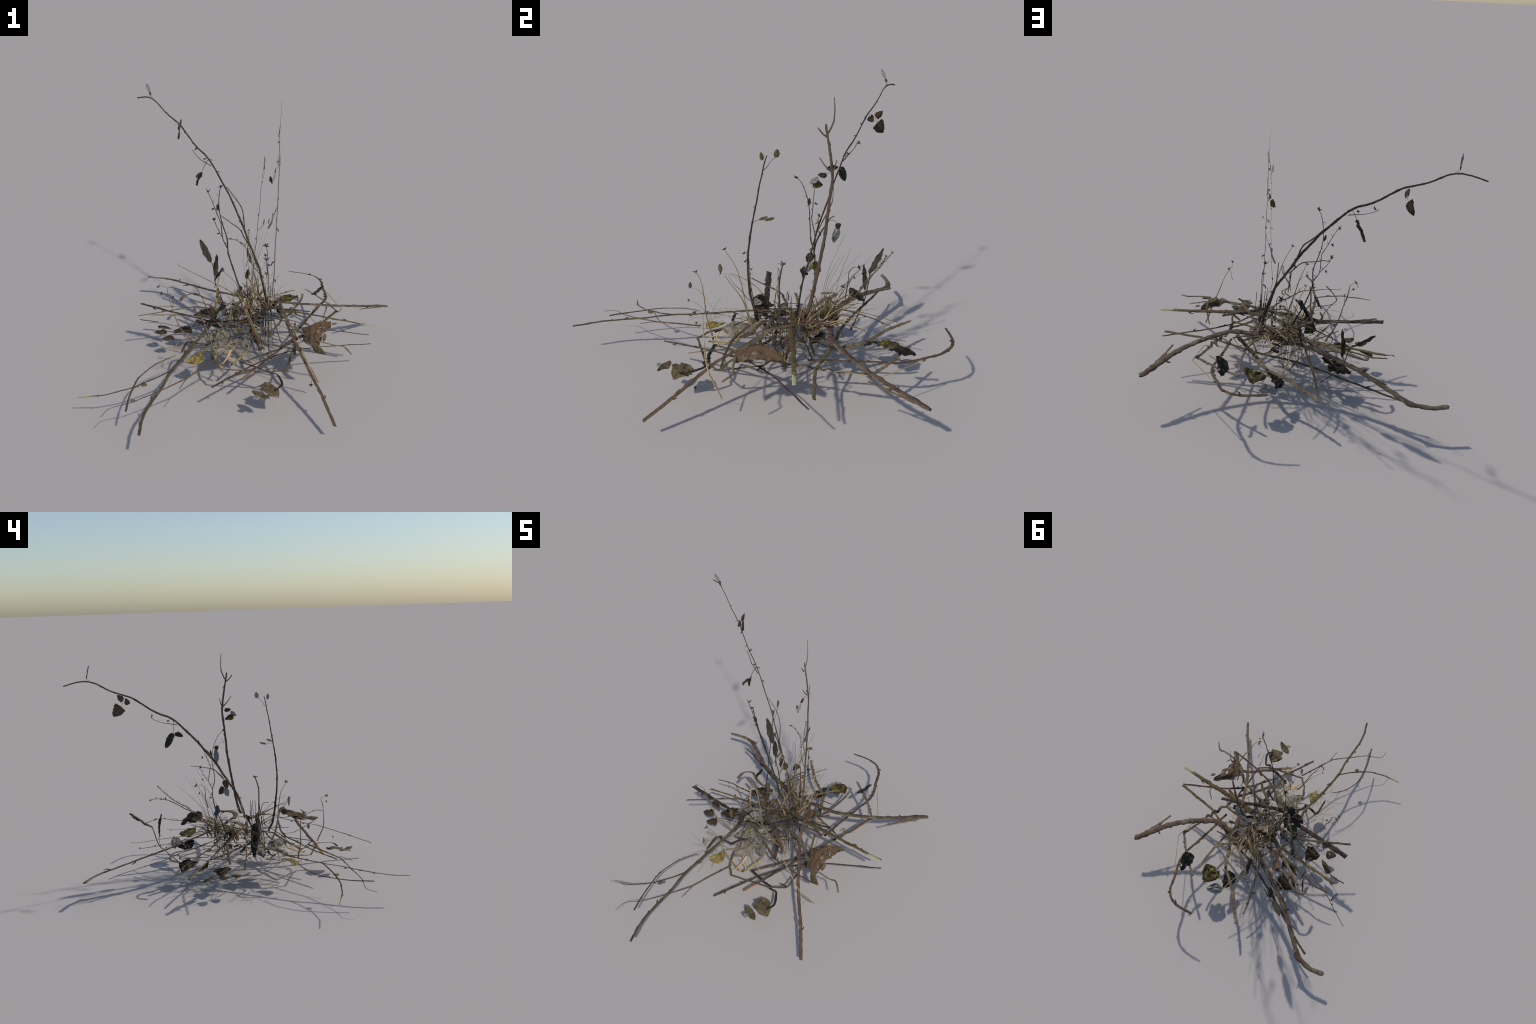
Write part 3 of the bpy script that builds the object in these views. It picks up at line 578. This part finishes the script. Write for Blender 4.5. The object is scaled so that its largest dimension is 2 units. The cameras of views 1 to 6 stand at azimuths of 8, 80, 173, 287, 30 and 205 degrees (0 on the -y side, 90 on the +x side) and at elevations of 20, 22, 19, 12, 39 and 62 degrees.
# spurs and leaf stalks of the tall stems
spur(TALL, "stem_brown", (0.146, 0.3, 1.318), (0.156, 0.252, 1.365), 0.005)
spur(TALL, "stem_brown", (0.148, 0.326, 1.148), (0.152, 0.267, 1.219))
spur(TALL, "stem_brown", (0.158, 0.333, 1.146), (0.156, 0.352, 1.206))
petiole(TALL, "stem_brown", (0.154, 0.322, 0.898), (0.15, 0.352, 0.897), (0.139, 0.38, 0.868))
petiole(TALL, "stem_brown", (0.15, 0.325, 0.9), (0.152, 0.34, 0.912), (0.15, 0.352, 0.922))
petiole(TALL, "stem_brown", (0.145, 0.32, 1.14), (0.138, 0.28, 1.135), (0.136, 0.255, 1.105))
spur(SLIM, "stem_dark", (0.107, 0.0, 1.153), (0.109, 0.034, 1.193), 0.002)
petiole(SLIM, "stem_dark", (0.109, 0.034, 1.193), (0.104, 0.058, 1.215))
petiole(SLIM, "stem_dark", (0.095, -0.048, 0.881), (0.12, -0.025, 0.905), (0.113, 0.015, 0.9))
petiole(ARCH, "stem_arch", (-0.537, 0.703, 1.28), (-0.525, 0.725, 1.276), (-0.514, 0.741, 1.264), (-0.518, 0.752, 1.24))
petiole(ARCH, "stem_dark", (-0.286, 0.509, 1.12), (-0.31, 0.505, 1.08), (-0.327, 0.5, 1.037), r=0.002)
petiole(ARCH, "stem_arch", (-0.711, 0.853, 1.408), (-0.725, 0.862, 1.418), (-0.732, 0.866, 1.428))
petiole(ARCH, "stem_arch", (-0.03, 0.3, 0.72), (-0.015, 0.29, 0.69), (-0.005, 0.282, 0.66))
petiole(ARCH, "stem_arch", (-0.005, 0.28, 0.66), (0.0, 0.285, 0.63), (0.0, 0.288, 0.61))
petiole(LEAFY, "stem_dark", (-0.27, 0.66, 0.24), (-0.268, 0.668, 0.285), (-0.267, 0.672, 0.32), r=0.0022)
twig("side_twig", "stem_arch", [(-0.16, 0.425, 0.978), (-0.1, 0.405, 0.915), (-0.055, 0.365, 0.862), (-0.033, 0.315, 0.774)], 0.003, 0.005, flat=0.4, face=(0.5, 0.62, 0.05), parent=ARCH)
flower_head("seed_dark", (-0.385, 0.615, 1.155), 0.014, (-0.6, 0.5, 0.3), parent=ARCH)
stalk_head(ARCH, "seed_dark", "stem_dark", (-0.28, 0.505, 1.09), (-0.315, 0.537, 1.114), 0.014, -0.012)
# buds, crosses and a capsule on the dark shrublet
for c, s in (((-0.156, 0.217, 1.036), 0.018), ((-0.257, 0.355, 0.965), 0.015), ((-0.222, 0.367, 0.796), 0.016), ((-0.225, 0.347, 0.864), 0.014), ((-0.195, 0.364, 0.709), 0.012)):
    flower_head("seed_dark", c, s, (-0.4, 0.5, 0.4), parent=SHRUB)
flat_leaf("leaf_dark", (-0.185, 0.3, 0.872), (-0.192, 0.303, 0.906), 0.02, (-0.6, 0.6, 0.2), parent=SHRUB, thick=0.004)
# little side buds all along the thin sprigs
def bud_row(parent, mat, points, count, size, seed):
    rng = random.Random(seed)
    path, arc = spline(points, 0.01)
    for k in range(count):
        p = path[int(len(path) * (0.08 + 0.84 * (k + rng.random() * 0.6) / count))]
        d = np.array([rng.uniform(-1, 1), rng.uniform(-1, 1), rng.uniform(0.0, 1.2)])
        d /= np.linalg.norm(d)
        twig("bud", mat, [p, p + d * size * 0.6, p + d * size], size * 0.12, size * 0.05, flat=0.7, knots=0, parent=parent, sides=6)


bud_row(SPRIG, "seed_grey", [(-0.069, 0.751, 0.621), (-0.063, 0.714, 0.582), (-0.049, 0.672, 0.541), (-0.035, 0.633, 0.508), (-0.005, 0.598, 0.477), (0.008, 0.573, 0.462), (0.024, 0.541, 0.427)], 14, 0.018, 5)
bud_row(SPRIG_B, "seed_grey", [(-0.187, 0.755, 0.55), (-0.148, 0.734, 0.551), (-0.109, 0.708, 0.54), (-0.081, 0.68, 0.529), (-0.071, 0.669, 0.522), (-0.043, 0.619, 0.489), (-0.019, 0.574, 0.454), (0.033, 0.523, 0.42)], 12, 0.018, 6)
bud_row(SHRUB, "stem_dark", [(-0.156, 0.222, 1.035), (-0.173, 0.256, 0.993), (-0.181, 0.29, 0.906), (-0.172, 0.302, 0.83), (-0.132, 0.304, 0.697), (-0.131, 0.324, 0.626), (-0.118, 0.329, 0.572), (-0.085, 0.322, 0.476), (-0.038, 0.297, 0.367), (-0.04, 0.28, 0.328), (-0.062, 0.255, 0.304), (-0.081, 0.225, 0.329)], 12, 0.018, 7)
bud_row(SHRUB, "stem_dark", [(-0.132, 0.325, 0.636), (-0.164, 0.335, 0.696), (-0.171, 0.317, 0.786), (-0.173, 0.315, 0.795), (-0.203, 0.327, 0.856), (-0.231, 0.336, 0.917), (-0.268, 0.354, 0.982)], 9, 0.018, 8)
bud_row(SHRUB, "stem_dark", [(-0.166, 0.339, 0.695), (-0.2, 0.357, 0.745), (-0.202, 0.359, 0.746), (-0.224, 0.366, 0.797)], 3, 0.018, 9)

# curled leaves between the straws
flat_leaf("leaf_dark", (-0.04, 0.551, 0.378), (-0.04, 0.512, 0.438), 0.05, (-0.8, 0.2, 0.4), wave=0.006)
flat_leaf("leaf_dark", (-0.052, 0.596, 0.347), (-0.028, 0.54, 0.405), 0.035, (-0.8, 0.2, 0.4), wave=0.006)
# the large dark folded leaf in the heart, with its grey underside turned out
flat_leaf("leaf_black", (-0.105, 0.045, 0.4), (-0.16, 0.03, 0.29), 0.05, (-0.85, 0.35, 0.3), cup=0.3, shape=0.5)
flat_leaf("leaf_black", (-0.15, 0.035, 0.31), (-0.215, 0.022, 0.2), 0.05, (-0.7, 0.3, 0.6), cup=0.3, shape=0.5)
flat_leaf("leaf_white", (-0.11, 0.03, 0.36), (-0.135, 0.0, 0.325), 0.045, (-0.6, 0.6, 0.5), shape=0.6)
# arms of the pale split straw
petiole(None, "straw_pale", (-0.03, -0.215, 0.208), (-0.005, -0.225, 0.2), (0.01, -0.24, 0.19), r=0.004)
petiole(None, "straw_pale", (-0.022, -0.195, 0.22), (-0.05, -0.175, 0.225), r=0.004)
petiole(None, "straw_pale", (-0.03, -0.21, 0.21), (-0.06, -0.2, 0.205), r=0.003)

# ---------------------------------------------------------------- fine stuff
# a tuft of dry grass leaning away from the pile's centre
tuft = []
BASE = np.array([0.02, 0.36, 0.29])
for tip in ((-0.043, 0.47, 0.752), (-0.056, 0.449, 0.613), (0.028, 0.547, 0.669), (0.068, 0.595, 0.667), (-0.02, 0.5, 0.68), (0.0, 0.46, 0.65), (0.05, 0.5, 0.6), (-0.01, 0.6, 0.6), (0.03, 0.66, 0.62)):
    b = BASE + np.array([RNG.uniform(-0.04, 0.04), RNG.uniform(-0.05, 0.05), 0])
    t = np.array(tip)
    m = b * 0.5 + t * 0.5 + np.array([RNG.uniform(-0.02, 0.02), -0.02, 0.02])
    tuft.append(([b, m, t], RNG.uniform(0.0016, 0.0026)))
for k in range(16):
    b = BASE + np.array([RNG.uniform(-0.06, 0.06), RNG.uniform(-0.1, 0.08), RNG.uniform(-0.04, 0.04)])
    t = b + np.array([RNG.uniform(-0.12, 0.12), RNG.uniform(0.02, 0.26), RNG.uniform(0.04, 0.2)])
    m = (b + t) / 2 + np.array([RNG.uniform(-0.02, 0.02), RNG.uniform(-0.04, 0.0), 0.02])
    tuft.append(([b, m, t], RNG.uniform(0.0013, 0.0024)))
bundle("dry_grass", "straw_dull", tuft)
# broad straws of the same tuft, lying towards the back
blades = []
for k in range(20):
    b = np.array([RNG.uniform(-0.03, 0.15), RNG.uniform(0.2, 0.36), RNG.uniform(0.24, 0.3)])
    t = b + np.array([RNG.uniform(-0.2, 0.08), RNG.uniform(0.1, 0.32), RNG.uniform(-0.02, 0.16)])
    m = (b + t) / 2 + np.array([RNG.uniform(-0.03, 0.03), 0, RNG.uniform(0.0, 0.05)])
    blades.append(([b, m, t], RNG.uniform(0.003, 0.006)))
bundle("dry_grass", "straw", blades[:13])
bundle("dry_grass", "straw_dull", blades[13:])
# rootlets hanging below the tuft down to the ground
roots = []
for k in range(22):
    x, y = RNG.uniform(-0.09, 0.06), RNG.uniform(0.26, 0.36)
    roots.append(([(x, y, 0.29), (x + RNG.uniform(-0.02, 0.02), y + RNG.uniform(-0.02, 0.02), 0.17), (x + RNG.uniform(-0.04, 0.04), y + RNG.uniform(-0.04, 0.04), RNG.uniform(0.03, 0.13))], RNG.uniform(0.0014, 0.0026)))
roots.append(([(0.15, 0.1, 0.35), (0.155, 0.12, 0.15), (0.15, 0.14, 0.002)], 0.002))
for k in range(12):
    x, y = RNG.uniform(0.1, 0.18), RNG.uniform(0.04, 0.16)
    roots.append(([(x, y, RNG.uniform(0.36, 0.5)), (x + 0.01, y + RNG.uniform(-0.02, 0.02), 0.25), (x + RNG.uniform(-0.02, 0.03), y + RNG.uniform(-0.03, 0.03), RNG.uniform(0.06, 0.16))], RNG.uniform(0.0016, 0.003)))
bundle("rootlet", "stem_dark", roots[:12] + roots[22:])
bundle("rootlet", "straw_dull", roots[12:22])
# fine straw round the yellow leaf
fine = []
for k in range(30):
    c = np.array([RNG.uniform(-0.34, 0.02), RNG.uniform(-0.3, -0.05), RNG.uniform(0.16, 0.22)])
    a = RNG.uniform(0, math.pi)
    d = np.array([math.cos(a), math.sin(a), RNG.uniform(-0.25, 0.25)]) * RNG.uniform(0.05, 0.15)
    fine.append(([c - d, c + np.array([0, 0, RNG.uniform(-0.01, 0.02)]), c + d], RNG.uniform(0.0012, 0.0022)))
bundle("fine_straw", "straw", fine)
# broken sticks and scraps that cross one another in the middle
MIDDLE = np.array([0.04, 0.21, 0.27])
for k in range(24):
    c = MIDDLE + np.array([RNG.gauss(0, 0.13), RNG.gauss(0, 0.13), RNG.uniform(-0.07, 0.07)])
    a = RNG.uniform(0, math.pi)
    ln = RNG.uniform(0.08, 0.2)
    d = np.array([math.cos(a), math.sin(a), RNG.gauss(0, 0.16)]) * ln
    w = np.array([RNG.gauss(0, 0.025), RNG.gauss(0, 0.025), RNG.uniform(0, 0.02)])
    r = RNG.uniform(0.003, 0.008)
    twig("stick", RNG.choice(("bark_grey", "bark_tan", "bark_brown", "bark_olive", "bark_dark", "straw_dull")), [c - d, c + w, c + d], r, r * RNG.uniform(0.5, 1), buds=RNG.randint(0, 3))
for k in range(16):
    c = MIDDLE + np.array([RNG.gauss(0, 0.1), RNG.gauss(0, 0.1), RNG.uniform(-0.1, 0.05)])
    d = np.array([RNG.gauss(0, 1), RNG.gauss(0, 1), RNG.gauss(0, 0.4)])
    d *= 0.035 / np.linalg.norm(d)
    flat_leaf(RNG.choice(("leaf_brown", "leaf_umber", "leaf_olive", "leaf_black")), c - d, c + d, RNG.uniform(0.02, 0.045), (RNG.gauss(0, 0.4), RNG.gauss(0, 0.4), 1), ragged=0.4)
# thin bent twigs and straws woven through the low side of the mat
for k in range(22):
    c = np.array([RNG.uniform(-0.26, 0.12), RNG.uniform(0.0, 0.3), RNG.uniform(0.12, 0.26)])
    a = RNG.uniform(0, 2 * math.pi)
    ln = RNG.uniform(0.08, 0.17)
    d = np.array([math.cos(a), math.sin(a), RNG.gauss(0, 0.18)]) * ln
    w = np.array([-math.sin(a), math.cos(a), 0]) * RNG.gauss(0, 0.03)
    twig("twig", RNG.choice(("bark_brown", "bark_olive", "bark_dark", "straw_dull", "stem_brown")), [c - d, c - d * 0.3 + w, c + d * 0.4 + w, c + d], RNG.uniform(0.002, 0.004), 0.0018, flat=0.6, buds=2, sides=7)
mat_straw = []
for k in range(44):
    c = np.array([RNG.gauss(0.0, 0.12), RNG.gauss(0.2, 0.12), RNG.uniform(0.15, 0.33)])
    a = RNG.uniform(0, 2 * math.pi)
    d = np.array([math.cos(a), math.sin(a), RNG.gauss(0, 0.2)]) * RNG.uniform(0.05, 0.15)
    w = np.array([-math.sin(a), math.cos(a), RNG.uniform(-0.3, 0.3)]) * RNG.gauss(0, 0.025)
    mat_straw.append(([c - d, c + w, c + d], RNG.uniform(0.0012, 0.0026)))
bundle("fine_straw", "straw", mat_straw[:24])
bundle("fine_straw", "straw_dull", mat_straw[24:])
# three crumpled brown leaves and a narrow one lying low on the left
leaf("leaf_umber", (-0.319, 0.198, 0.154), (-0.422, 0.172, 0.139), (-0.388, 0.24, 0.143), (-0.363, 0.144, 0.149), ragged=0.3, shape=0.4, belly=0.5, wave=0.008)
flat_leaf("leaf_umber", (-0.458, 0.146, 0.145), (-0.53, 0.125, 0.148), 0.062, (0, 0, 1), ragged=0.35, shape=0.45, belly=0.5, holes=1)
flat_leaf("leaf_umber", (-0.4, 0.09, 0.142), (-0.462, 0.055, 0.145), 0.058, (0, 0, 1), ragged=0.35, shape=0.45, belly=0.5, holes=1)
flat_leaf("leaf_olive", (-0.539, 0.263, 0.125), (-0.446, 0.196, 0.142), 0.04, (0, 0, 1), ragged=0.5, shape=0.5)
petiole(None, "stem_dark", (-0.31, 0.13, 0.15), (-0.35, 0.12, 0.15), (-0.43, 0.11, 0.147))
flat_leaf("leaf_olive", (-0.385, -0.553, 0.188), (-0.405, -0.578, 0.186), 0.03, (0, 0, 1), parent=FORK, ragged=0.1)
flat_leaf("leaf_olive", (0.515, 0.005, 0.349), (0.54, 0.03, 0.349), 0.02, (0, 0, 1), ragged=0.1)
flat_leaf("leaf_olive", (0.484, -0.124, 0.352), (0.479, -0.165, 0.322), 0.022, (0.5, -0.6, 0.6))
# seed heads and capsule of the pale sprig
for c, s in (((-0.187, 0.755, 0.55), 0.014), ((-0.109, 0.709, 0.539), 0.012), ((-0.07, 0.748, 0.618), 0.012), ((-0.05, 0.669, 0.541), 0.01)):
    flower_head("seed_grey", c, s, (-0.4, 0.5, 0.4), parent=SPRIG)
flat_leaf("leaf_olive", (-0.079, 0.685, 0.525), (-0.085, 0.69, 0.552), 0.016, (-0.6, 0.6, 0.2), parent=SPRIG, thick=0.003)
twig("stem", "stem_brown", [(0.0, 0.52, 0.43), (0.03, 0.46, 0.37), (0.05, 0.41, 0.3)], 0.0035, 0.004, flat=0.6)
# crown of coarse brown bases from which the grass springs
crown = []
for k in range(20):
    b = np.array([RNG.uniform(-0.05, 0.05), RNG.uniform(0.3, 0.42), RNG.uniform(0.25, 0.3)])
    t = b + np.array([RNG.uniform(-0.05, 0.05), RNG.uniform(-0.04, 0.1), RNG.uniform(0.04, 0.1)])
    crown.append(([b, (b + t) / 2 + np.array([0, 0, 0.01]), t], RNG.uniform(0.004, 0.007)))
bundle("grass_crown", "bark_tan", crown)
